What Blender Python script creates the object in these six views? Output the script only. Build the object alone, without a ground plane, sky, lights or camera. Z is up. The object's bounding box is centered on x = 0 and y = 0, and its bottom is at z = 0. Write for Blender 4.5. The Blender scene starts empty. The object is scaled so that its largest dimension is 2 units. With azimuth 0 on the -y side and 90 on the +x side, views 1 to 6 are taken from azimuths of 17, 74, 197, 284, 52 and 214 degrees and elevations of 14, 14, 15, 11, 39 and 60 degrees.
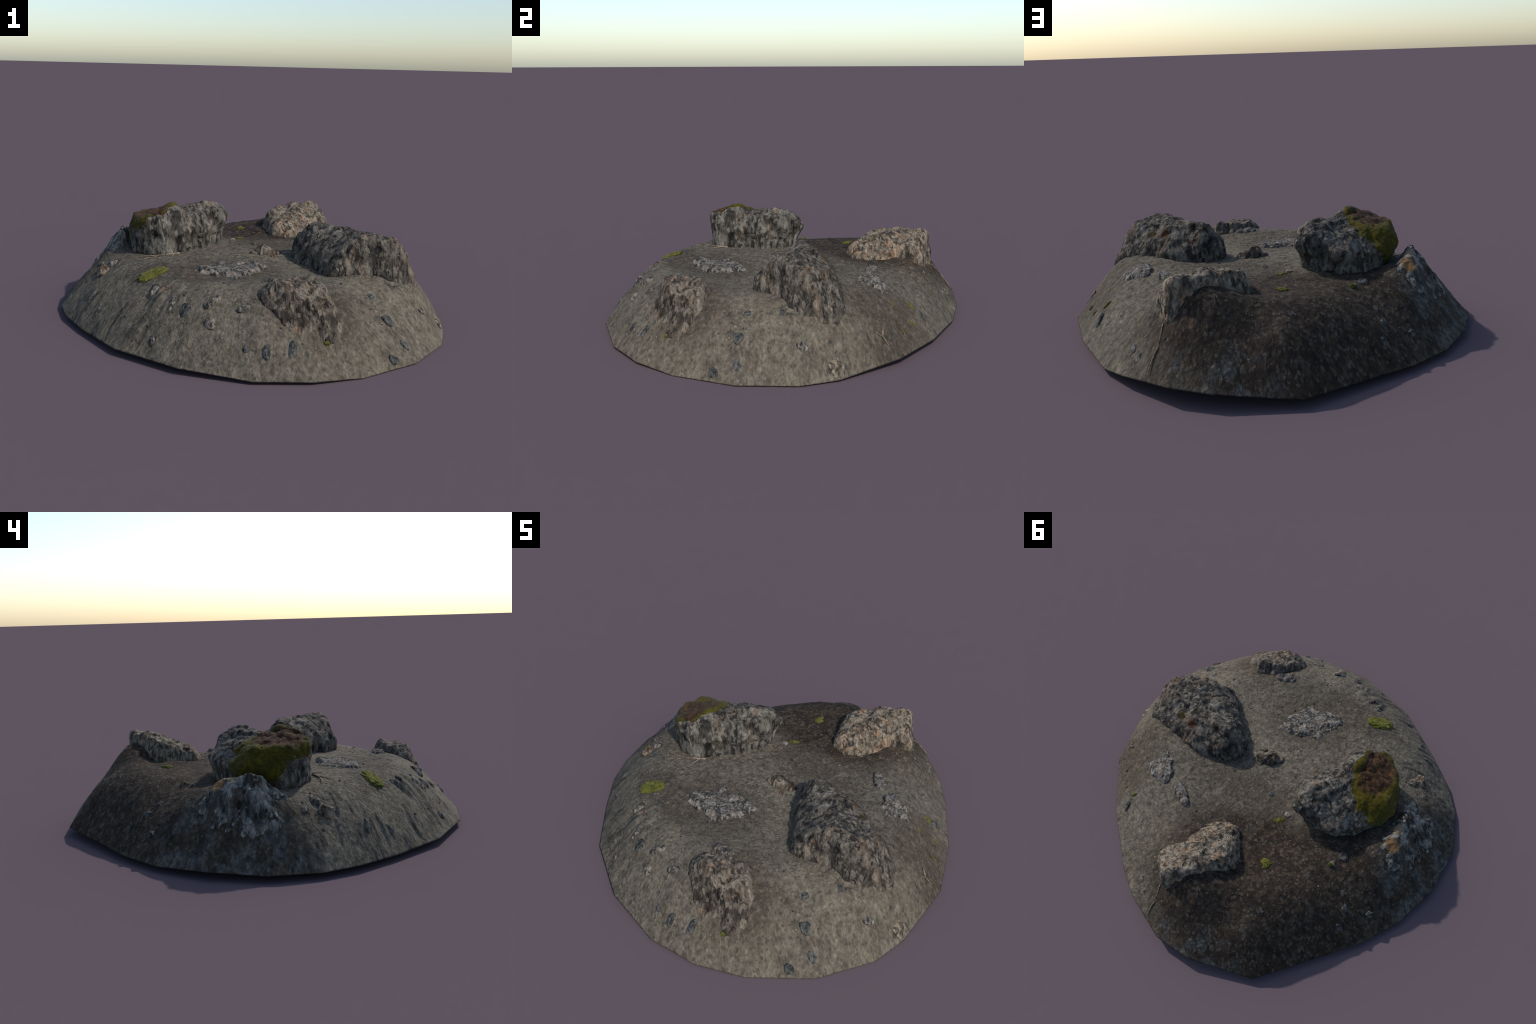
"""Rocky ground patch: a low mound of gritty soil cut out as a round slab, with
five embedded boulders, flush stones, pebbles, moss cushions and dry twigs."""
import bpy, math, random
import numpy as np
from mathutils import Vector, Matrix

random.seed(7)
RNG = np.random.RandomState(7)

# ------------------------------------------------------------------ noise
_perm = np.random.RandomState(11).permutation(256)
_perm = np.concatenate([_perm, _perm, _perm])
_grad = np.random.RandomState(12).normal(size=(256, 3))
_grad /= np.linalg.norm(_grad, axis=1)[:, None]

def perlin(p):
    p = np.asarray(p, float)
    i = np.floor(p).astype(int); f = p - i; i &= 255
    u = f * f * f * (f * (f * 6 - 15) + 10)
    out = 0
    for dx in (0, 1):
        wx = u[:, 0] if dx else 1 - u[:, 0]
        for dy in (0, 1):
            wy = u[:, 1] if dy else 1 - u[:, 1]
            for dz in (0, 1):
                wz = u[:, 2] if dz else 1 - u[:, 2]
                h = _perm[_perm[_perm[i[:, 0] + dx] + i[:, 1] + dy] + i[:, 2] + dz]
                g = _grad[h]
                out = out + wx * wy * wz * (g[:, 0] * (f[:, 0] - dx) + g[:, 1] * (f[:, 1] - dy) + g[:, 2] * (f[:, 2] - dz))
    return out

def fbm(p, octaves=4, gain=0.5):
    a, s, q = 1.0, 0.0, np.asarray(p, float)
    for _ in range(octaves):
        s = s + a * perlin(q); q = q * 2.03 + 17.3; a *= gain
    return s

def ridged(p, octaves=3):
    a, s, q = 1.0, 0.0, np.asarray(p, float)
    for _ in range(octaves):
        s = s + a * (1 - 2.2 * np.abs(perlin(q))); q = q * 2.1 + 9.1; a *= 0.5
    return s

def smooth(a, b, x):
    t = np.clip((x - a) / (b - a), 0, 1)
    return t * t * (3 - 2 * t)

# ------------------------------------------------------------------ mesh helpers
ROOT = bpy.data.objects.new("rocky_ground_patch", None)
ROOT.empty_display_size = 0.2
bpy.context.scene.collection.objects.link(ROOT)
ROOT["label"] = "low round mound of gritty grey soil with mossy boulders"
ROOT["category"] = "rocky ground"

def add_object(name, mesh, mat, parent=None):
    ob = bpy.data.objects.new(name, mesh)
    bpy.context.scene.collection.objects.link(ob)
    ob.parent = parent or ROOT
    if mat is not None and not mesh.materials:
        mesh.materials.append(mat)
    return ob

def make_mesh(name, verts, faces, smooth_shade=True):
    me = bpy.data.meshes.new(name)
    me.from_pydata([tuple(v) for v in verts], [], [tuple(f) for f in faces])
    me.update()
    if smooth_shade:
        me.polygons.foreach_set("use_smooth", [True] * len(me.polygons))
    return me

def grid_faces(rows, cols, wrap=True, flip=False):
    r = np.arange(rows - 1)[:, None]; c = np.arange(cols if wrap else cols - 1)[None, :]
    c2 = (c + 1) % cols
    a, b, d, e = r * cols + c, r * cols + c2, (r + 1) * cols + c2, (r + 1) * cols + c
    f = np.stack([a, b, d, e], -1).reshape(-1, 4)
    return f[:, ::-1] if flip else f

def vertex_normals(v, quads):
    n = np.zeros_like(v)
    fn = np.cross(v[quads[:, 2]] - v[quads[:, 0]], v[quads[:, 3]] - v[quads[:, 1]])
    for k in range(4):
        np.add.at(n, quads[:, k], fn)
    return n / np.maximum(np.linalg.norm(n, axis=1), 1e-12)[:, None]

# ------------------------------------------------------------------ mound shape
# corners of the cut edge of the patch, counter-clockwise
RIM = np.array([
    (0.986, -0.068, 0.006), (0.897, 0.264, 0.034), (0.703, 0.539, 0.030), (0.453, 0.787, 0.023),
    (0.311, 0.886, 0.048), (0.067, 0.995, 0.072), (-0.124, 1.000, 0.066), (-0.452, 0.908, 0.038),
    (-0.815, 0.463, 0.025), (-0.927, 0.268, 0.023), (-0.993, 0.032, 0.033), (-0.992, -0.226, 0.029),
    (-0.905, -0.442, 0.026), (-0.795, -0.580, 0.027), (-0.630, -0.716, 0.024), (-0.361, -0.900, 0.029),
    (-0.024, -0.998, 0.027), (0.298, -0.987, 0.012), (0.531, -0.903, 0.011), (0.710, -0.763, 0.000),
    (0.901, -0.523, 0.002), (0.990, -0.255, 0.003)])
# spot heights of the soil surface (x, y, z)
SPOTS = np.array([
    (0.00, -0.394, 0.286), (-0.33, -0.588, 0.291), (-0.064, -0.815, 0.225), (0.046, -0.779, 0.258),
    (0.065, -0.852, 0.186), (0.192, -0.777, 0.250), (-0.227, -0.701, 0.266), (0.327, -0.892, 0.113),
    (0.421, -0.845, 0.120), (0.544, -0.751, 0.138), (0.812, -0.598, 0.034), (0.843, -0.493, 0.068),
    (0.756, -0.469, 0.164), (0.667, -0.401, 0.242), (0.885, -0.21, 0.140), (0.95, -0.066, 0.055),
    (0.479, -0.324, 0.292), (0.829, -0.112, 0.228), (0.745, 0.03, 0.288),
    (0.60, 0.12, 0.316), (0.35, 0.10, 0.310), (0.533, 0.287, 0.298), (0.327, 0.353, 0.300),
    (0.61, 0.45, 0.186), (0.621, 0.50, 0.136), (0.21, 0.71, 0.284), (0.147, 0.878, 0.175),
    (0.13, 0.527, 0.305), (-0.13, 0.536, 0.310), (-0.24, 0.443, 0.313), (-0.174, 0.212, 0.308),
    (-0.098, -0.092, 0.312), (-0.059, 0.109, 0.308), (-0.344, 0.662, 0.285), (-0.676, 0.398, 0.176),
    (-0.788, 0.336, 0.118), (-0.634, 0.348, 0.219), (-0.156, 0.943, 0.122), (-0.517, 0.265, 0.288),
    (-0.848, -0.256, 0.165), (-0.65, -0.641, 0.105), (-0.671, -0.437, 0.222), (-0.40, -0.30, 0.310),
    (-0.56, -0.27, 0.300), (-0.55, 0.05, 0.300), (-0.30, 0.13, 0.315), (-0.45, -0.10, 0.305),
    (0.50, -0.10, 0.300), (-0.64, -0.12, 0.298), (-0.728, -0.10, 0.346), (-0.722, 0.03, 0.318), (-0.80, -0.08, 0.254), (-0.735, -0.20, 0.304), (-0.80, 0.06, 0.232), (-0.87, -0.05, 0.175), (-0.756, 0.21, 0.222),
    (-0.184, -0.339, 0.310), (-0.177, -0.48, 0.309), (0.118, -0.395, 0.290), (0.124, -0.257, 0.298), (-0.166, -0.583, 0.300),
    (-0.109, -0.616, 0.290), (0.221, -0.424, 0.288), (-0.246, -0.146, 0.316), (-0.289, 0.671, 0.308), (-0.24, 0.783, 0.240),
    (-0.115, 0.947, 0.128), (-0.41, 0.601, 0.287), (0.131, 0.901, 0.152), (0.181, 0.93, 0.095), (0.132, 0.811, 0.262),
    (-0.618, 0.446, 0.203), (-0.723, 0.143, 0.278), (-0.393, -0.771, 0.140), (-0.481, -0.752, 0.101), (-0.202, -0.756, 0.240),
    (0.08, -0.52, 0.288), (0.10, -0.62, 0.308), (0.20, -0.63, 0.314), (0.27, -0.56, 0.312), (-0.02, -0.65, 0.304), (-0.26, -0.60, 0.299), (0.44, 0.15, 0.322), (0.38, -0.41, 0.289), (0.43, -0.49, 0.292), (0.60, -0.48, 0.258),
    (-0.42, -0.51, 0.300), (-0.50, 0.44, 0.280), (-0.10, 0.66, 0.362), (-0.02, 0.75, 0.385), (0.05, 0.80, 0.328), (0.02, 0.88, 0.220), (0.26, 0.80, 0.160), (-0.14, 0.48, 0.322), (-0.15, -0.68, 0.292), (0.86, 0.00, 0.182), (-0.06, -0.70, 0.291), (0.70, -0.33, 0.262), (-0.27, 0.32, 0.304), (-0.15, 0.58, 0.332), (-0.31, 0.80, 0.240), (0.57, -0.36, 0.295), (0.92, 0.08, 0.078), (0.76, -0.27, 0.232), (-0.74, -0.33, 0.236), (-0.83, -0.33, 0.176), (0.30, 0.74, 0.195), (0.0, -0.27, 0.302), (0.05, 0.02, 0.308)])

def tps_kernel(a, b):
    d2 = ((a[:, None, :] - b[None, :, :]) ** 2).sum(-1) + 1e-12
    return 0.5 * d2 * np.log(d2)

def fit_spline(pts):
    n = len(pts); xy = pts[:, :2]
    A = np.zeros((n + 3, n + 3))
    A[:n, :n] = tps_kernel(xy, xy) + 0.0004 * np.eye(n)
    A[:n, n] = 1; A[:n, n + 1:] = xy; A[n, :n] = 1; A[n + 1:, :n] = xy.T
    w = np.linalg.solve(A, np.concatenate([pts[:, 2], np.zeros(3)]))
    def h(q):
        q = np.asarray(q, float)
        return tps_kernel(q, xy) @ w[:n] + w[n] + q @ w[n + 1:]
    return h

rim_next = np.roll(RIM, -1, axis=0)
rim_ctrl = np.concatenate([RIM, (RIM + rim_next) / 2])
soil_height = fit_spline(np.concatenate([SPOTS, rim_ctrl]))

def soil_z(x, y):
    return float(soil_height(np.array([[x, y]]))[0])

def soil_normal(x, y, e=0.02):
    dx = (soil_z(x + e, y) - soil_z(x - e, y)) / (2 * e)
    dy = (soil_z(x, y + e) - soil_z(x, y - e)) / (2 * e)
    return Vector((-dx, -dy, 1)).normalized()

def soil_relief(x, y):
    """small lumps and grit of the soil, on top of the smooth mound"""
    p = np.stack([x, y, np.zeros_like(x)], -1)
    r = np.hypot(x, y); th = np.arctan2(y, x)
    run = np.stack([th * 16, r * 5.5, np.full_like(r, 2.7)], -1)           # rills running downhill
    flank = smooth(0.62, 0.80, r)
    southwest = flank * smooth(0.75, 0.35, np.abs(th + 2.15))
    rills = 0.0035 * flank * fbm(run, 3) - 0.012 * southwest * smooth(0.05, 0.38, fbm(run * [1.1, .8, 1] + 7, 3))
    return (rills + 0.0055 * fbm(p * 7 + 3.1, 3) + 0.0030 * fbm(p * 26, 3) + 0.0016 * perlin(p * 75 + 5)
            + 0.0010 * perlin(p * 150 + 2))

def build_mound(mat):
    per_edge, rows = 30, 250
    ring = []
    for a, b in zip(RIM, rim_next):
        for k in range(per_edge):
            ring.append(a + (b - a) * k / per_edge)
    ring = np.array(ring); cols = len(ring)
    t = np.linspace(0.004, 1, rows)
    xy = t[:, None, None] * ring[None, :, :2]
    flat = xy.reshape(-1, 2)
    z = np.concatenate([soil_height(c) for c in np.array_split(flat, 40)]).reshape(rows, cols)
    err = ring[:, 2] - z[-1]
    z = z + err[None, :] * t[:, None] ** 10
    fade = 1 - smooth(0.96, 1.0, t)[:, None]
    z = z + soil_relief(flat[:, 0], flat[:, 1]).reshape(rows, cols) * fade
    top = np.concatenate([xy, z[..., None]], -1)
    # hollow underside: thin lip, then a shallow vault
    under = []
    for s, lift in ((0.985, 0.004), (0.93, 0.05), (0.8, 0.13), (0.4, 0.20), (0.02, 0.21)):
        r = ring.copy(); r[:, :2] *= s; r[:, 2] = r[:, 2] + lift
        under.append(r)
    allv = np.concatenate([top.reshape(-1, 3), np.concatenate(under)])
    faces = grid_faces(rows + len(under), cols)
    faces = [tuple(f) for f in faces]
    n = len(allv)
    allv = np.concatenate([allv, [[0, 0, z[0].mean()], [0, 0, 0.21]]])
    last = n - cols
    for c in range(cols):
        c2 = (c + 1) % cols
        faces.append((n, c2, c)[::-1]); faces.append((n + 1, last + c, last + c2)[::-1])
    me = make_mesh("soil_mound", allv, faces)
    return add_object("soil_mound", me, mat)

# ------------------------------------------------------------------ boulders
def catmull_closed(p, m):
    n = len(p); out = []
    t = np.arange(m) / m * n
    i = np.floor(t).astype(int); f = (t - i)[:, None]
    p0, p1, p2, p3 = p[(i - 1) % n], p[i % n], p[(i + 1) % n], p[(i + 2) % n]
    return 0.5 * (2 * p1 + (p2 - p0) * f + (2 * p0 - 5 * p1 + 4 * p2 - p3) * f ** 2 + (3 * p1 - p0 - 3 * p2 + p3) * f ** 3)

def catmull_open(levels, m):
    """levels: (k, cols, 3) -> (m, cols, 3)"""
    k = len(levels); t = np.linspace(0, k - 1, m); i = np.minimum(t.astype(int), k - 2); f = (t - i)[:, None, None]
    g = lambda j: levels[np.clip(j, 0, k - 1)]
    p0, p1, p2, p3 = g(i - 1), g(i), g(i + 1), g(i + 2)
    q = 0.5 * (2 * p1 + (p2 - p0) * f + (2 * p0 - 5 * p1 + 4 * p2 - p3) * f ** 2 + (3 * p1 - p0 - 3 * p2 + p3) * f ** 3)
    lin = p1 + (p2 - p1) * f
    return 0.7 * q + 0.3 * lin

def loft_rock(rings, crown, cols=220, rows=110):
    rings = [np.array(r, float) for r in rings]
    base = rings[0]
    ctr = base.mean(0)
    root = base.copy(); root[:, :2] = ctr[:2] + (base[:, :2] - ctr[:2]) * 0.96; root[:, 2] -= 0.07
    tip = np.repeat(np.array([crown], float), len(base), 0)
    almost = rings[-1] * 0.35 + tip * 0.65
    levels = np.stack([catmull_closed(r, cols) for r in [root] + rings + [almost, tip]])
    grid = catmull_open(levels, rows)
    grid[-1] = crown
    v = grid.reshape(-1, 3); f = grid_faces(rows, cols)
    return v, f

def roughen(v, f, seed, coarse=0.012, fine=0.005, pits=0.006, stretch=0.6):
    n = vertex_normals(v, f)
    q = v * np.array([1, 1, stretch]) + seed * 3.7
    d = coarse * fbm(q * 11, 3) + fine * fbm(q * 38, 3)
    d -= pits * smooth(0.12, 0.5, perlin(q * 24 + 7.7))
    d += 0.55 * coarse * np.tanh(5 * perlin(q * 9.5 + 4.4)) + 0.35 * coarse * np.tanh(6 * perlin(q * 19 + 1.4))
    d += 0.5 * pits * ridged(q * 17 + 2.2, 2) - 0.25 * pits
    d += 0.25 * fine * perlin(q * 120)
    d -= d.mean() - 0.001
    return v + n * d[:, None]

BIG_BOULDER = ([
    [(.835,-.105,.235),(.840,-.010,.200),(.745,.030,.295),(.600,.080,.312),(.440,.108,.310),(.300,.080,.313),
     (.205,.005,.313),(.225,-.105,.300),(.360,-.215,.298),(.479,-.328,.293),(.620,-.250,.295),(.742,-.205,.290)],
    [(.800,-.115,.360),(.775,-.045,.330),(.720,.005,.350),(.595,.055,.380),(.440,.088,.385),(.290,.052,.380),
     (.212,-.010,.398),(.230,-.065,.395),(.340,-.175,.390),(.500,-.280,.400),(.602,-.258,.408),(.738,-.195,.390)],
    [(.765,-.135,.430),(.730,-.060,.420),(.670,-.010,.415),(.575,.011,.425),(.440,.020,.440),(.320,-.005,.455),
     (.255,-.028,.445),(.280,-.080,.435),(.386,-.120,.440),(.530,-.225,.465),(.625,-.215,.486),(.691,-.206,.445)],
    [(.700,-.130,.465),(.670,-.080,.460),(.610,-.050,.455),(.530,-.030,.455),(.420,-.010,.465),(.350,-.010,.475),
     (.320,-.030,.478),(.340,-.060,.468),(.420,-.100,.462),(.540,-.160,.475),(.600,-.185,.487),(.650,-.160,.478)]],
    (.50, -.09, .470))
MOSSY_BOULDER = ([
    [(-.400,-.305,.305),(-.335,-.245,.318),(-.285,-.140,.322),(-.245,-.050,.325),(-.225,.060,.322),(-.260,.120,.315),(-.340,.140,.305),
     (-.430,.135,.305),(-.500,.100,.300),(-.560,.040,.300),(-.600,-.050,.295),(-.610,-.150,.295),(-.580,-.250,.295),(-.500,-.295,.300)],
    [(-.402,-.306,.350),(-.345,-.236,.385),(-.296,-.146,.378),(-.252,-.048,.362),(-.228,.055,.372),(-.246,.140,.385),(-.340,.155,.360),
     (-.432,.150,.355),(-.512,.100,.350),(-.572,.030,.350),(-.625,-.065,.350),(-.624,-.160,.355),(-.587,-.250,.355),(-.503,-.308,.362)],
    [(-.415,-.322,.425),(-.332,-.242,.425),(-.280,-.150,.420),(-.232,-.050,.425),(-.204,.050,.432),(-.227,.162,.440),(-.340,.170,.420),
     (-.435,.165,.410),(-.525,.100,.400),(-.585,.020,.400),(-.650,-.080,.410),(-.635,-.170,.420),(-.595,-.250,.420),(-.510,-.325,.430)],
    [(-.440,-.325,.490),(-.370,-.232,.515),(-.320,-.140,.490),(-.255,-.035,.490),(-.220,.050,.500),(-.243,.138,.490),(-.330,.150,.482),
     (-.420,.110,.460),(-.484,.050,.446),(-.520,.000,.465),(-.600,-.075,.475),(-.610,-.160,.480),(-.565,-.250,.485),(-.500,-.310,.495)],
    [(-.430,-.270,.524),(-.405,-.180,.536),(-.385,-.120,.528),(-.300,-.010,.510),(-.270,.045,.532),(-.285,.085,.525),(-.330,.080,.508),
     (-.380,.050,.485),(-.440,.010,.475),(-.488,-.020,.485),(-.530,-.065,.490),(-.550,-.130,.490),(-.530,-.190,.495),(-.480,-.250,.515)]],
    (-.425, -.100, .515))
PALE_BOULDER = ([
    [(.222,.690,.285),(.190,.760,.265),(.128,.825,.238),(.055,.770,.280),(-.010,.700,.300),(-.080,.620,.303),
     (-.130,.540,.305),(-.100,.460,.310),(-.030,.370,.312),(.060,.375,.313),(.120,.420,.313),(.160,.570,.315)],
    [(.205,.670,.370),(.175,.740,.360),(.125,.805,.360),(.050,.765,.370),(-.020,.700,.375),(-.075,.610,.375),
     (-.115,.530,.370),(-.085,.470,.370),(-.025,.385,.355),(.040,.405,.365),(.085,.455,.360),(.140,.585,.370)],
    [(.165,.680,.410),(.140,.745,.425),(.100,.775,.437),(.045,.745,.435),(-.010,.690,.435),(-.050,.610,.430),
     (-.085,.540,.415),(-.065,.490,.410),(-.020,.430,.390),(.020,.460,.400),(.060,.520,.405),(.110,.605,.410)]],
    (.02, .640, .450))
FRONT_BOULDER = ([
    [(.560,-.620,.200),(.500,-.555,.270),(.420,-.520,.285),(.310,-.565,.286),(.245,-.640,.283),
     (.240,-.720,.262),(.330,-.775,.225),(.420,-.800,.155),(.535,-.765,.128),(.600,-.690,.150)],
    [(.538,-.622,.264),(.488,-.568,.318),(.410,-.550,.320),(.320,-.585,.320),(.265,-.640,.320),
     (.270,-.715,.320),(.370,-.745,.285),(.440,-.755,.220),(.530,-.735,.180),(.555,-.680,.225)],
    [(.508,-.634,.300),(.460,-.590,.346),(.400,-.580,.345),(.320,-.610,.345),(.290,-.645,.350),
     (.293,-.700,.350),(.370,-.715,.335),(.445,-.715,.290),(.490,-.705,.265),(.510,-.670,.280)]],
    (.40, -.655, .345))
RIDGE_BOULDER = ([
    [(-.655,-.070,.297),(-.660,.030,.297),(-.690,.100,.280),(-.770,.120,.235),(-.850,.050,.183),
     (-.880,-.060,.160),(-.870,-.170,.155),(-.800,-.260,.205),(-.700,-.260,.280),(-.660,-.180,.295)],
    [(-.700,-.050,.360),(-.700,.010,.350),(-.720,.050,.340),(-.755,.060,.320),(-.775,.030,.310),
     (-.785,-.050,.310),(-.790,-.130,.310),(-.765,-.200,.300),(-.720,-.210,.320),(-.700,-.150,.365)]],
    (-.728, -.095, .388))

# ------------------------------------------------------------------ materials
def new_mat(name):
    m = bpy.data.materials.new(name); m.use_nodes = True
    nt = m.node_tree; nt.nodes.clear()
    out = nt.nodes.new("ShaderNodeOutputMaterial"); b = nt.nodes.new("ShaderNodeBsdfPrincipled")
    nt.links.new(b.outputs[0], out.inputs[0])
    b.inputs["Roughness"].default_value = 0.95
    b.inputs["Specular IOR Level"].default_value = 0.15
    return m, nt, b

class Nodes:
    """tiny helper to wire node graphs"""
    def __init__(s, nt): s.nt = nt
    def n(s, t, **kw):
        k = s.nt.nodes.new(t)
        for a, v in kw.items(): setattr(k, a, v)
        return k
    def put(s, sock, v):
        if isinstance(v, bpy.types.NodeSocket): s.nt.links.new(v, sock)
        else: sock.default_value = v
    def coords(s, scale=(1, 1, 1), offset=(0, 0, 0)):
        c = s.n("ShaderNodeTexCoord"); m = s.n("ShaderNodeMapping")
        s.nt.links.new(c.outputs["Object"], m.inputs[0])
        m.inputs["Scale"].default_value = scale; m.inputs["Location"].default_value = offset
        return m.outputs[0]
    def noise(s, vec, scale, detail=4, rough=0.55, dist=0.0):
        k = s.n("ShaderNodeTexNoise"); s.put(k.inputs["Vector"], vec)
        k.inputs["Scale"].default_value = scale; k.inputs["Detail"].default_value = detail
        k.inputs["Roughness"].default_value = rough; k.inputs["Distortion"].default_value = dist
        return k.outputs[0]
    def voronoi(s, vec, scale, feature='F1', out=0, rand=1.0):
        k = s.n("ShaderNodeTexVoronoi", feature=feature); s.put(k.inputs["Vector"], vec)
        k.inputs["Scale"].default_value = scale; k.inputs["Randomness"].default_value = rand
        return k.outputs[out]
    def ramp(s, fac, stops):
        k = s.n("ShaderNodeValToRGB"); s.put(k.inputs[0], fac)
        e = k.color_ramp.elements
        while len(e) < len(stops): e.new(0.5)
        for el, (p, c) in zip(e, stops):
            el.position = p; el.color = (c, c, c, 1) if isinstance(c, (int, float)) else (*c, 1)
        return k.outputs[0]
    def mix(s, fac, a, b, mode='MIX'):
        k = s.n("ShaderNodeMix", data_type='RGBA', blend_type=mode)
        s.put(k.inputs[0], fac)
        for i, v in ((6, a), (7, b)):
            if isinstance(v, tuple): v = (*v, 1)
            s.put(k.inputs[i], v)
        return k.outputs[2]
    def math(s, op, a, b=0.0, c=0.0):
        k = s.n("ShaderNodeMath", operation=op)
        s.put(k.inputs[0], a); s.put(k.inputs[1], b); s.put(k.inputs[2], c)
        return k.outputs[0]
    def spot(s, vec, centre, radii, soft=0.4):
        """soft elliptical mask round a place on the object"""
        m = s.n("ShaderNodeMapping"); s.nt.links.new(vec, m.inputs[0])
        m.inputs["Location"].default_value = tuple(-c / r for c, r in zip(centre, radii))
        m.inputs["Scale"].default_value = tuple(1 / r for r in radii)
        l = s.n("ShaderNodeVectorMath", operation='LENGTH'); s.nt.links.new(m.outputs[0], l.inputs[0])
        r = s.n("ShaderNodeMapRange", interpolation_type='SMOOTHSTEP'); s.nt.links.new(l.outputs["Value"], r.inputs[0])
        r.inputs[1].default_value = 1 + soft; r.inputs[2].default_value = 1 - soft
        return r.outputs[0]
    def warp(s, vec, scale, amount):
        k = s.n("ShaderNodeTexNoise"); s.put(k.inputs["Vector"], vec); k.inputs["Scale"].default_value = scale
        k.inputs["Detail"].default_value = 4
        a = s.n("ShaderNodeVectorMath", operation='SUBTRACT'); s.nt.links.new(k.outputs["Color"], a.inputs[0]); a.inputs[1].default_value = (.5, .5, .5)
        b = s.n("ShaderNodeVectorMath", operation='SCALE'); s.nt.links.new(a.outputs[0], b.inputs[0]); b.inputs["Scale"].default_value = amount
        c = s.n("ShaderNodeVectorMath", operation='ADD'); s.put(c.inputs[0], vec); s.nt.links.new(b.outputs[0], c.inputs[1])
        return c.outputs[0]
    def bump(s, bsdf, h, strength=0.5, dist=0.01):
        k = s.n("ShaderNodeBump"); k.inputs["Strength"].default_value = strength; k.inputs["Distance"].default_value = dist
        s.put(k.inputs["Height"], h); s.nt.links.new(k.outputs[0], bsdf.inputs["Normal"])

def srgb(r, g, b):
    f = lambda c: (c / 255 / 12.92) if c / 255 <= 0.04045 else ((c / 255 + 0.055) / 1.055) ** 2.4
    return (f(r), f(g), f(b))

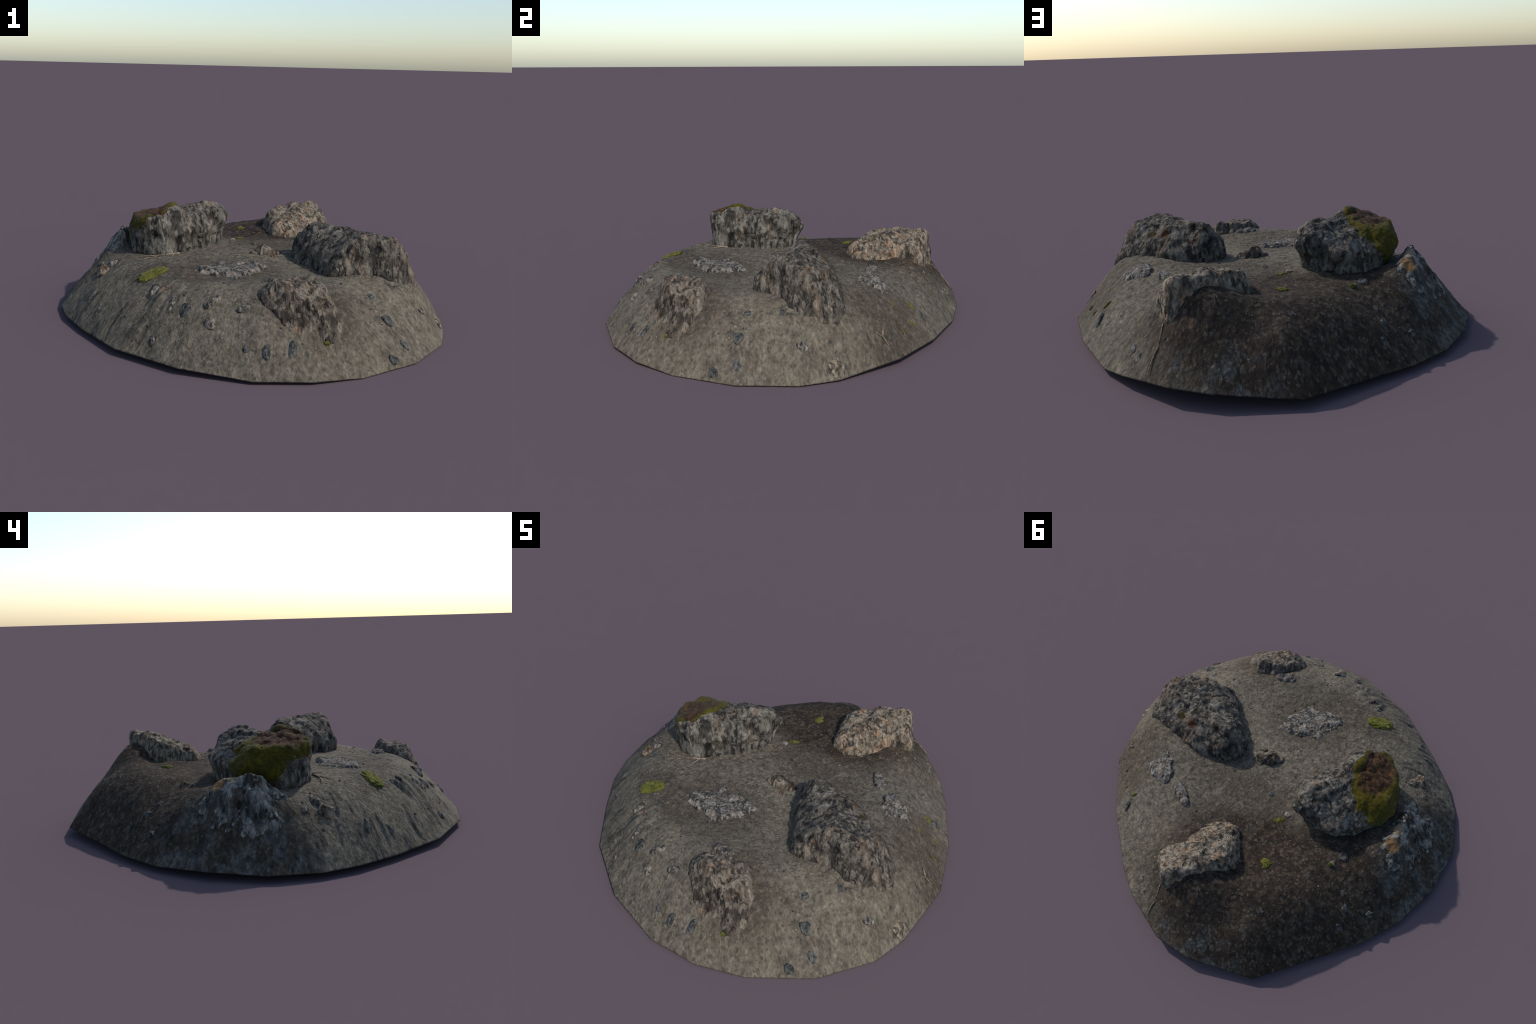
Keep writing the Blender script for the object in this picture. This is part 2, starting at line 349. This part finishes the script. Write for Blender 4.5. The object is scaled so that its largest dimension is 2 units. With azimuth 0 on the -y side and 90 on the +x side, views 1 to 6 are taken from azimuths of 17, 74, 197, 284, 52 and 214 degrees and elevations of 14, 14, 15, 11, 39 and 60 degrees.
def soil_material():
    m, nt, b = new_mat("gritty_soil"); N = Nodes(nt)
    obj = N.coords()
    flat = N.coords((1, 1, 0.12))            # grain runs downhill on the steep flanks
    warped = N.warp(obj, 6, 0.22)
    big = N.noise(flat, 5, 5, 0.6)
    grain = N.noise(flat, 90, 4, 0.65)
    mid = N.noise(flat, 30, 5, 0.68)
    sand = N.ramp(mid, [(0.28, SOIL_DARK), (0.5, SOIL_MID), (0.72, SOIL_PALE)])
    olive = N.mix(N.ramp(big, [(0.42, 0.0), (0.62, 1.0)]), N.mix(0.30, sand, SOIL_DARK), N.mix(0.30, sand, SOIL_OLIVE))
    pale = N.math('MULTIPLY', N.ramp(N.noise(flat, 44, 4, 0.6), [(0.60, 0.0), (0.74, 1.0)]), 0.5)
    olive = N.mix(pale, olive, GRIT_PALE)
    # brown humus: the whole back of the patch, and patches between the stones
    masks = [((-0.30, 0.62, .2), (0.62, 0.46, .9), .25), ((-0.62, 0.30, .2), (0.34, 0.34, .9), .3), ((0.03, 0.16, .3), (0.30, 0.11, .5), .6), ((0.72, 0.24, .2), (0.17, 0.22, .5), .5),
             ((0.46, -0.62, .2), (0.22, 0.17, .4), .4), ((-0.20, -0.56, .3), (0.25, 0.09, .4), .6), ((0.0, -0.40, .3), (0.24, 0.18, .4), .6), ((-0.88, -0.04, .2), (0.25, 0.34, .4), .35), ((0.92, 0.20, .1), (0.10, 0.10, .3), .4)]
    tot = None
    for i, (c, r, sft) in enumerate(masks):
        k = N.math('MULTIPLY', N.spot(warped, c, r, sft), 1.0 if i < 2 else 0.9 if i == 7 else 0.55)
        tot = k if tot is None else N.math('MAXIMUM', tot, k)
    broken = N.math('MULTIPLY', tot, N.ramp(N.noise(flat, 14, 5, 0.65), [(0.26, 0.55), (0.46, 1.0)]))
    humus = N.ramp(N.noise(flat, 34, 5, 0.7), [(0.3, HUMUS_DARK), (0.52, HUMUS_MID), (0.75, HUMUS_PALE)])
    col = N.mix(broken, olive, humus)
    # bluish weathered rock showing through on the west flank and along the back edge
    rocky = N.math('MAXIMUM', N.spot(warped, (-0.92, -0.04, .1), (0.24, 0.36, .4), .35), N.spot(warped, (-0.16, 0.96, .1), (0.22, 0.10, .3), .4))
    rocky = N.math('MULTIPLY', rocky, N.ramp(N.noise(flat, 9, 5, 0.6), [(0.48, 0.0), (0.54, 1.0)]))
    stone = N.ramp(N.noise(flat, 30, 4, 0.65), [(0.3, srgb(30, 30, 30)), (0.6, srgb(84, 82, 78)), (0.8, srgb(122, 118, 111))])
    col = N.mix(rocky, col, stone)
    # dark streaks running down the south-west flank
    turn = N.n("ShaderNodeMapping"); nt.links.new(obj, turn.inputs[0]); turn.inputs["Rotation"].default_value = (0, 0, math.radians(-233))
    run = N.n("ShaderNodeMapping"); nt.links.new(turn.outputs[0], run.inputs[0]); run.inputs["Scale"].default_value = (0.28, 1.0, 0.05)
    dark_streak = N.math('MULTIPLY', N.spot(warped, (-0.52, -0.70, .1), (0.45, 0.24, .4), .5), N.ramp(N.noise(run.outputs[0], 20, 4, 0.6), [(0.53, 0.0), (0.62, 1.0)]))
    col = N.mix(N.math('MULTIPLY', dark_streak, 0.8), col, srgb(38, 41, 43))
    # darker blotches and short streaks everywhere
    blot = N.math('MULTIPLY', N.ramp(N.noise(N.warp(flat, 10, 0.08), 17, 5, 0.66), [(0.58, 0.0), (0.72, 1.0)]), 0.42)
    col = N.mix(blot, col, HUMUS_DARK)
    # coloured grit
    cell = N.voronoi(N.warp(flat, 60, 0.012), 85, out=1)
    sep = N.n("ShaderNodeSeparateColor"); nt.links.new(cell, sep.inputs[0])
    col = N.mix(N.math('MULTIPLY', N.ramp(sep.outputs[0], [(0.80, 0.0), (0.9, 1.0)]), 0.15), col, GRIT_PALE)
    col = N.mix(N.math('MULTIPLY', N.ramp(sep.outputs[1], [(0.82, 0.0), (0.92, 1.0)]), 0.40), col, GRIT_DARK)
    cell2 = N.voronoi(flat, 62, out=1)
    sep2 = N.n("ShaderNodeSeparateColor"); nt.links.new(cell2, sep2.inputs[0])
    d2 = N.ramp(N.voronoi(flat, 62), [(0.22, 1.0), (0.42, 0.0)])
    col = N.mix(N.math('MULTIPLY', N.math('MULTIPLY', N.ramp(sep2.outputs[0], [(0.84, 0.0), (0.88, 1.0)]), d2), 0.35), col, GRIT_WARM)
    col = N.mix(0.45, col, N.ramp(grain, [(0.3, 0.12), (0.5, 0.5), (0.72, 0.92)]), 'OVERLAY')
    nt.links.new(col, b.inputs["Base Color"])
    N.bump(b, N.math('ADD', grain, N.math('MULTIPLY', mid, 1.5)), 0.55, 0.012)
    return m

def rock_material(name, dark, mid, pale, warm, warm_amount=0.3, scale=1.0, rust=None, topdown=0.45, soil_tint=0.0):
    m, nt, b = new_mat(name); N = Nodes(nt)
    v = N.coords((scale, scale, scale * topdown))
    n1 = N.noise(v, 22, 6, 0.68, 0.3)
    n2 = N.noise(v, 70, 4, 0.65)
    pit = N.math('MULTIPLY', N.ramp(N.noise(N.warp(v, 20, 0.04), 34, 3, 0.6), [(0.37, 0.0), (0.46, 1.0)]), N.ramp(N.noise(N.warp(v, 12, 0.07), 15, 4, 0.6), [(0.37, 0.12), (0.44, 1.0)]))
    col = N.ramp(n1, [(0.30, dark), (0.48, mid), (0.68, pale)])
    patch = N.ramp(N.noise(v, 13, 4, 0.6), [(0.52, 0.0), (0.66, 1.0)])
    col = N.mix(N.math('MULTIPLY', patch, warm_amount), col, warm)
    col = N.mix(N.math('MULTIPLY', N.math('SUBTRACT', 1.0, pit), 0.78), col, dark)
    fleck = N.voronoi(v, 75, out=1)
    sep = N.n("ShaderNodeSeparateColor"); nt.links.new(fleck, sep.inputs[0])
    col = N.mix(N.math('MULTIPLY', N.ramp(sep.outputs[0], [(0.84, 0.0), (0.92, 1.0)]), 0.55), col, pale)
    col = N.mix(0.5, col, N.ramp(n2, [(0.3, 0.1), (0.5, 0.5), (0.72, 0.92)]), 'OVERLAY')
    if rust:
        obj = N.warp(N.coords(), 30, 0.03)
        for c, r, colr in rust:
            col = N.mix(N.math('MULTIPLY', N.spot(obj, c, (r, r, r), .25), 0.85), col, colr)
    nt.links.new(col, b.inputs["Base Color"])
    N.bump(b, N.math('ADD', N.math('MULTIPLY', n1, 1.6), N.math('ADD', N.math('MULTIPLY', n2, 0.6), pit)), 0.7, 0.012)
    return m

def moss_material(name, dark, mid, pale, brown=None, brown_spots=()):
    m, nt, b = new_mat(name); N = Nodes(nt)
    v = N.coords()
    n1 = N.noise(v, 60, 5, 0.7); n2 = N.noise(v, 14, 4, 0.6)
    col = N.ramp(N.math('ADD', N.math('MULTIPLY', n1, 0.6), N.math('MULTIPLY', n2, 0.4)), [(0.34, dark), (0.5, mid), (0.66, pale)])
    if brown:
        w = N.warp(v, 18, 0.06)
        tot = None
        for c, r in brown_spots:
            k = N.spot(w, c, r, .22)
            tot = k if tot is None else N.math('MAXIMUM', tot, k)
        peat = N.ramp(N.noise(v, 40, 5, 0.7), [(0.33, brown[0]), (0.5, brown[1]), (0.68, brown[2])])
        col = N.mix(tot, col, peat)
    nt.links.new(col, b.inputs["Base Color"])
    b.inputs["Sheen Weight"].default_value = 0.05
    N.bump(b, N.math('ADD', N.noise(v, 160, 3, 0.7), n1), 0.7, 0.008)
    return m

SOIL_DARK, SOIL_MID, SOIL_PALE = srgb(60, 55, 48), srgb(101, 93, 81), srgb(126, 117, 104)
SOIL_OLIVE = srgb(98, 92, 76)
HUMUS_DARK, HUMUS_MID, HUMUS_PALE = srgb(27, 23, 20), srgb(51, 42, 34), srgb(82, 68, 55)
GRIT_PALE, GRIT_DARK, GRIT_WARM = srgb(138, 131, 118), srgb(40, 41, 42), srgb(124, 104, 84)

MAT_SOIL = soil_material()
MAT_DARKROCK = rock_material("dark_lava_rock", srgb(20, 21, 23), srgb(74, 69, 62), srgb(122, 114, 103), srgb(122, 98, 76), 0.45,
                             rust=[((.496, .023, .427), .026, srgb(74, 44, 18)), ((.575, .011, .421), .018, srgb(62, 50, 16))])
MAT_GREYROCK = rock_material("grey_rough_rock", srgb(22, 21, 20), srgb(74, 70, 64), srgb(122, 117, 107), srgb(124, 102, 84), 0.35)
MAT_PALEROCK = rock_material("pale_pitted_rock", srgb(30, 29, 27), srgb(100, 91, 79), srgb(150, 139, 122), srgb(150, 114, 82), 0.5, scale=1.25)
MAT_FRONTROCK = rock_material("tan_grey_rock", srgb(26, 24, 22), srgb(84, 76, 67), srgb(130, 120, 107), srgb(134, 106, 82), 0.45, topdown=0.25)
MAT_RIDGEROCK = rock_material("weathered_ridge_rock", srgb(24, 23, 22), srgb(76, 73, 68), srgb(144, 141, 134), srgb(60, 48, 38), 0.7, topdown=0.2,
                              rust=[((-.735, .045, .345), .040, srgb(128, 96, 62)), ((-.715, -.03, .37), .028, srgb(120, 104, 84))])
MAT_SLATE = rock_material("slate_pebble_stone", srgb(30, 31, 32), srgb(72, 73, 71), srgb(106, 104, 99), srgb(86, 80, 72), 0.3, scale=1.6)
MAT_CRUST = rock_material("pale_crusted_stone", srgb(26, 26, 27), srgb(92, 88, 82), srgb(146, 139, 129), srgb(142, 118, 98), 0.4, scale=1.6)
MAT_MOSSCAP = moss_material("olive_moss", srgb(34, 32, 6), srgb(66, 60, 10), srgb(96, 80, 16),
                            brown=(srgb(22, 15, 9), srgb(60, 41, 25), srgb(98, 68, 41)),
                            brown_spots=[((-.50, -.18, .50), (.085, .115, .09)), ((-.45, -.24, .52), (.05, .06, .08))])
MAT_MOSS = moss_material("yellow_green_moss", srgb(36, 38, 12), srgb(88, 88, 32), srgb(126, 124, 52))
MAT_TWIG = rock_material("dry_twig_wood", srgb(80, 68, 56), srgb(138, 121, 102), srgb(168, 154, 136), srgb(140, 112, 88), 0.3, scale=2)

# ------------------------------------------------------------------ build: mound and boulders
build_mound(MAT_SOIL)

def build_boulder(name, spec, mat, seed, shift=(0, 0, 0), **kw):
    v, f = loft_rock(*spec)
    v = v + np.array(shift)
    v = roughen(v, f, seed, **kw)
    me = make_mesh(name, v, f)
    return add_object(name, me, mat), v, f

build_boulder("boulder", BIG_BOULDER, MAT_DARKROCK, 1, shift=(0, .002, 0), coarse=.012, fine=.006, pits=.009)
mossy, mv, mf = build_boulder("boulder", MOSSY_BOULDER, MAT_GREYROCK, 2, coarse=.012, fine=.006, pits=.008)
build_boulder("boulder", PALE_BOULDER, MAT_PALEROCK, 3, coarse=.010, fine=.007, pits=.008)
build_boulder("boulder", FRONT_BOULDER, MAT_FRONTROCK, 4, coarse=.012, fine=.006, pits=.008)
build_boulder("boulder", RIDGE_BOULDER, MAT_RIDGEROCK, 5, coarse=.012, fine=.006, pits=.007)

def build_moss_cap(parent, v, f):
    """felt of moss lying over the west half and the crest of the mossy boulder"""
    w = v + 0.035 * np.stack([fbm(v * 14 + k * 5, 3) for k in range(3)], -1)
    def blob(c, r):
        return 1 - np.linalg.norm((w - np.array(c)) / np.array(r), axis=1)
    mask = np.maximum.reduce([blob((-.53, -.16, .50), (.13, .185, .115)), blob((-.63, -.10, .42), (.12, .14, .105)), blob((-.43, -.20, .55), (.055, .12, .05))])
    n = vertex_normals(v, f)
    lift = np.clip(mask * 0.06, -0.004, 0.008) + 0.0025 * fbm(v * 70, 3) * (mask > 0) + 0.002 * perlin(v * 190) * (mask > 0)
    nv = v + n * lift[:, None]
    keep = f[(mask[f] > -0.05).all(1)]
    used = np.unique(keep); remap = -np.ones(len(v), int); remap[used] = np.arange(len(used))
    me = make_mesh("moss_cap", nv[used], remap[keep])
    add_object("moss_cap", me, MAT_MOSSCAP, parent)

build_moss_cap(mossy, mv, mf)

# ------------------------------------------------------------------ stones lying in the soil
def icosphere(sub=4):
    import bmesh
    bm = bmesh.new(); bmesh.ops.create_icosphere(bm, subdivisions=sub, radius=1)
    bm.verts.ensure_lookup_table()
    v = np.array([x.co[:] for x in bm.verts]); f = np.array([[l.index for l in p.verts] for p in bm.faces]); bm.free()
    return v, f
ICO3, ICO4, ICO5 = icosphere(3), icosphere(4), icosphere(5)

def tangent_frame(x, y, yaw):
    n = soil_normal(x, y)
    t = Vector((math.cos(yaw), math.sin(yaw), 0)); t = (t - n * t.dot(n)).normalized()
    return np.array([t[:], n.cross(t)[:], n[:]]).T

def stone_points(x, y, size, yaw, seed, rough=0.25, crease=0.0, sink=0.35, ico=None):
    """size = half length, half width, height above the soil"""
    v, f = ico or ICO4
    q = v * 1.3 + seed * 5.3
    r = 1 + rough * fbm(q * 1.2, 3) + 0.35 * rough * fbm(q * 4, 3) + crease * (ridged(q * 1.9, 3) - 0.6)
    p = v * r[:, None]
    # facet it a little
    rs = np.random.RandomState(seed)
    for _ in range(7):
        d = rs.normal(size=3); d /= np.linalg.norm(d); lim = rs.uniform(.62, .85)
        over = np.maximum(p @ d - lim, 0); p = p - np.outer(over * 0.85, d)
    h = size[2] / (1 - sink)
    p = p * np.array([size[0], size[1], h]); p[:, 2] += size[2] - h
    M = tangent_frame(x, y, yaw)
    return p @ M.T + np.array([x, y, soil_z(x, y)]), f

def add_stone(name, mat, *a, **kw):
    v, f = stone_points(*a, **kw)
    return add_object(name, make_mesh(name, v, f), mat)

def add_cluster(name, mat, parts):
    V, Fc, o = [], [], 0
    for a, kw in parts:
        v, f = stone_points(*a, **kw); V.append(v); Fc.append(f + o); o += len(v)
    return add_object(name, make_mesh(name, np.concatenate(V), np.concatenate(Fc)), mat)

out = lambda x, y: math.atan2(y, x)     # direction straight downhill
PEBBLES = [  # x, y, half length, half width, height, turn from downhill, material
    (.756, -.469, .040, .027, .014, .2, MAT_SLATE), (.843, -.493, .038, .021, .010, .3, MAT_SLATE), (.421, -.845, .050, .022, .011, -.1, MAT_SLATE),
    (.327, -.892, .036, .021, .008, 0., MAT_SLATE), (.812, -.598, .030, .022, .010, .4, MAT_SLATE), (.667, -.401, .026, .021, .008, 0., MAT_SLATE),
    (.885, -.210, .030, .023, .011, .6, MAT_CRUST), (.955, -.072, .048, .042, .012, .3, MAT_PALEROCK), (.046, -.779, .046, .026, .016, -.5, MAT_CRUST),
    (.065, -.852, .032, .026, .014, .4, MAT_CRUST), (-.064, -.815, .040, .027, .010, .0, MAT_SLATE), (.192, -.777, .022, .045, .013, .5, MAT_CRUST),
    (-.262, -.705, .050, .022, .014, .3, MAT_CRUST), (-.215, -.712, .040, .020, .012, -.2, MAT_FRONTROCK), (-.137, -.788, .046, .022, .014, .1, MAT_CRUST),
    (-.675, -.420, .048, .034, .020, 1.1, MAT_PALEROCK), (-.640, -.365, .034, .024, .012, .3, MAT_CRUST), (-.722, -.335, .026, .020, .010, .0, MAT_CRUST),
    (-.676, .398, .027, .023, .013, .0, MAT_SLATE), (-.788, .336, .030, .021, .012, .5, MAT_SLATE), (-.634, .348, .022, .017, .010, .0, MAT_SLATE),
    (-.344, .662, .024, .016, .007, .9, MAT_CRUST), (-.517, .265, .026, .020, .016, .4, MAT_PALEROCK), (-.545, .205, .034, .022, .016, .2, MAT_SLATE),
    (-.059, .109, .020, .013, .011, 1.2, MAT_SLATE), (-.190, .165, .022, .016, .010, .6, MAT_CRUST), (.621, .500, .055, .016, .012, .35, MAT_SLATE),
    (.470, .560, .020, .015, .007, 0., MAT_CRUST), (.735, -.255, .022, .018, .006, .4, MAT_SLATE), (.240, -.905, .020, .014, .006, .3, MAT_SLATE),
    (-.560, -.690, .040, .012, .007, .1, MAT_SLATE), (-.640, -.590, .045, .014, .008, -.2, MAT_SLATE), (-.180, -.900, .030, .016, .007, .2, MAT_CRUST),
    (.300, .800, .022, .018, .007, .3, MAT_CRUST), (.255, .850, .024, .016, .007, -.4, MAT_CRUST), (-.690, .480, .026, .018, .007, .2, MAT_SLATE)]
for i, (x, y, a, b_, h, turn, mat) in enumerate(PEBBLES):
    add_stone("pebble", mat, x, y, (a, b_, h), out(x, y) + turn, 100 + i, rough=0.22)

# small pyramid-shaped rock beside the big boulder
add_cluster("rock", MAT_FRONTROCK, [((.055, -.075, (.062, .045, .052), .9, 31), dict(rough=.3, sink=.3)),
                                    ((.105, -.035, (.055, .040, .030), .8, 32), dict(rough=.3)),
                                    ((.018, -.088, (.040, .028, .020), .2, 33), dict(rough=.3)),
                                    ((.120, -.100, (.025, .016, .014), .2, 34), dict(rough=.3))])
# weathered crusts of stone, flush with the soil: ridges round dark hollows
def crust(name, mat, cx, cy, rx, ry, yaw, seed, height=.018, n=130):
    g = np.linspace(-1.35, 1.35, n); X, Y = np.meshgrid(g, g)
    ca, sa = math.cos(yaw), math.sin(yaw)
    x = cx + rx * X * ca - ry * Y * sa; y = cy + rx * X * sa + ry * Y * ca
    p = np.stack([x.ravel(), y.ravel(), np.full(n * n, seed * 3.3)], -1)
    edge = 1 - np.hypot(X, Y).ravel() + 0.55 * fbm(p * 13, 3)
    rid = ridged(p * 10 + 4, 3)
    h = height * (smooth(0.0, 0.45, edge) * (0.45 + 0.5 * rid)) - 0.012 * (1 - smooth(-0.05, 0.25, edge)) + 0.003 * fbm(p * 60, 2)
    z = soil_height(p[:, :2]) + soil_relief(p[:, 0], p[:, 1]) + h
    v = np.stack([p[:, 0], p[:, 1], z], -1); f = grid_faces(n, n, wrap=False)
    f = f[(edge[f] > -0.12).all(1)]
    used = np.unique(f); remap = -np.ones(n * n, int); remap[used] = np.arange(len(used))
    return add_object(name, make_mesh(name, v[used], remap[f]), mat)
crust("crusted_stone", MAT_CRUST, .005, -.390, .170, .115, .55, 3, .019)
crust("crusted_stone", MAT_CRUST, .340, .353, .080, .032, -.55, 4)
crust("crusted_stone", MAT_CRUST, .535, .275, .110, .070, -.8, 5)
crust("crusted_stone", MAT_CRUST, .285, -.560, .070, .040, .5, 6, .013)

# loose gravel, too small to pick apart
def gravel(count, mat, seed, smin, smax):
    rs = np.random.RandomState(seed); V, Fc, o = [], [], 0
    base_v, base_f = icosphere(2)
    pts = []
    while len(pts) < count:
        i, k = rs.randint(len(RIM)), rs.uniform()
        edge = RIM[i, :2] * k + rim_next[i, :2] * (1 - k)
        pts.append(tuple(edge * 0.92 * math.sqrt(rs.uniform())))
    pts = np.array(pts); e = 0.01
    z = soil_height(pts); zx = (soil_height(pts + [e, 0]) - z) / e; zy = (soil_height(pts + [0, e]) - z) / e
    z = z + soil_relief(pts[:, 0], pts[:, 1])
    for k in range(count):
        n = Vector((-zx[k], -zy[k], 1)).normalized(); yaw = rs.uniform(0, 6.28)
        t = Vector((math.cos(yaw), math.sin(yaw), 0)); t = (t - n * t.dot(n)).normalized()
        M = np.array([t[:], n.cross(t)[:], n[:]]).T
        s = smin + (smax - smin) * rs.uniform() ** 3
        p = base_v * (1 + 0.35 * perlin(base_v * 1.5 + k * 3.1))[:, None] * np.array([s, s * rs.uniform(.55, .9), s * .45])
        V.append(p @ M.T + np.array([*pts[k], z[k]])); Fc.append(base_f + o); o += len(base_v)
    ob = add_object("gravel", make_mesh("gravel", np.concatenate(V), np.concatenate(Fc)), mat)
    ob["kind"] = "stuff"
gravel(160, MAT_CRUST, 21, .003, .008)
gravel(320, MAT_SLATE, 22, .003, .009)

# ------------------------------------------------------------------ moss cushions on the ground
def moss_cushion(x, y, a, b_, h, yaw, seed, holes=0.0):
    v, f = ICO5
    q = v * 1.2 + seed
    r = 1 + 0.28 * fbm(q * 2.2, 3) + holes * perlin(q * 4.5)
    p = v * r[:, None]
    p = p * np.array([a, b_, h]) ; p[:, 2] *= 1 + 0.25 * perlin(v * 14 + seed)
    M = tangent_frame(x, y, yaw)
    w = p @ M.T + np.array([x, y, soil_z(x, y) - 0.001])
    w += (0.0022 * fbm(w * 160, 2))[:, None] * (M[:, 2])[None, :]
    add_object("moss_cushion", make_mesh("moss_cushion", w, f), MAT_MOSS)
moss_cushion(-.322, -.588, .072, .042, .016, .68, 1, .1)
moss_cushion(-.240, .443, .026, .018, .007, .3, 2, .6)
moss_cushion(-.252, .462, .018, .010, .006, 1.2, 3, .6)
moss_cushion(-.174, .212, .022, .015, .006, .9, 4, .6)
moss_cushion(-.155, .228, .015, .009, .005, .2, 5, .6)
moss_cushion(.610, .450, .026, .008, .006, .55, 6, .4)
moss_cushion(.700, .415, .016, .006, .005, .55, 7, .4)
moss_cushion(.655, .330, .012, .006, .004, .55, 8, .4)
moss_cushion(-.512, .276, .012, .010, .017, .2, 9, .4)
moss_cushion(.548, -.757, .014, .010, .010, .2, 10, .3)
moss_cushion(.770, .330, .016, .006, .005, .55, 11, .3)

# ------------------------------------------------------------------ twigs
def twig(points, radius, taper=0.4):
    cu = bpy.data.curves.new("twig", 'CURVE'); cu.dimensions = '3D'; cu.bevel_depth = radius; cu.bevel_resolution = 2
    sp = cu.splines.new('POLY'); n = 40
    P = np.array(points, float); t = np.linspace(0, len(P) - 1, n)
    x = np.interp(t, range(len(P)), P[:, 0]); y = np.interp(t, range(len(P)), P[:, 1])
    q = np.stack([x * 30, y * 30, np.zeros(n)], -1)
    x = x + 0.004 * perlin(q + 3); y = y + 0.004 * perlin(q + 8)
    z = soil_height(np.stack([x, y], -1)) + 0.002 + radius * 0.6 + 0.003 * perlin(q * 0.7)
    sp.points.add(n - 1)
    for k in range(n):
        sp.points[k].co = (x[k], y[k], z[k], 1); sp.points[k].radius = 1 - (1 - taper) * k / (n - 1)
    tmp = bpy.data.objects.new("twig", cu); bpy.context.scene.collection.objects.link(tmp)
    dg = bpy.context.evaluated_depsgraph_get()
    me = bpy.data.meshes.new_from_object(tmp.evaluated_get(dg)); bpy.data.objects.remove(tmp)
    me.materials.clear()
    me.polygons.foreach_set("use_smooth", [True] * len(me.polygons))
    add_object("twig", me, MAT_TWIG)
twig([(-.325, -.262), (-.38, -.325), (-.44, -.365), (-.50, -.375)], .0045)
twig([(-.345, -.285), (-.335, -.325), (-.33, -.355)], .003)
twig([(-.40, -.335), (-.41, -.375), (-.46, -.43)], .0025)
twig([(.150, .872), (.165, .905), (.170, .94)], .004)
twig([(.155, .80), (.150, .872)], .003)
twig([(.815, .205), (.845, .195), (.868, .215)], .004)
twig([(.840, .165), (.845, .195)], .003)
twig([(.205, .700), (.225, .715), (.235, .735)], .004)
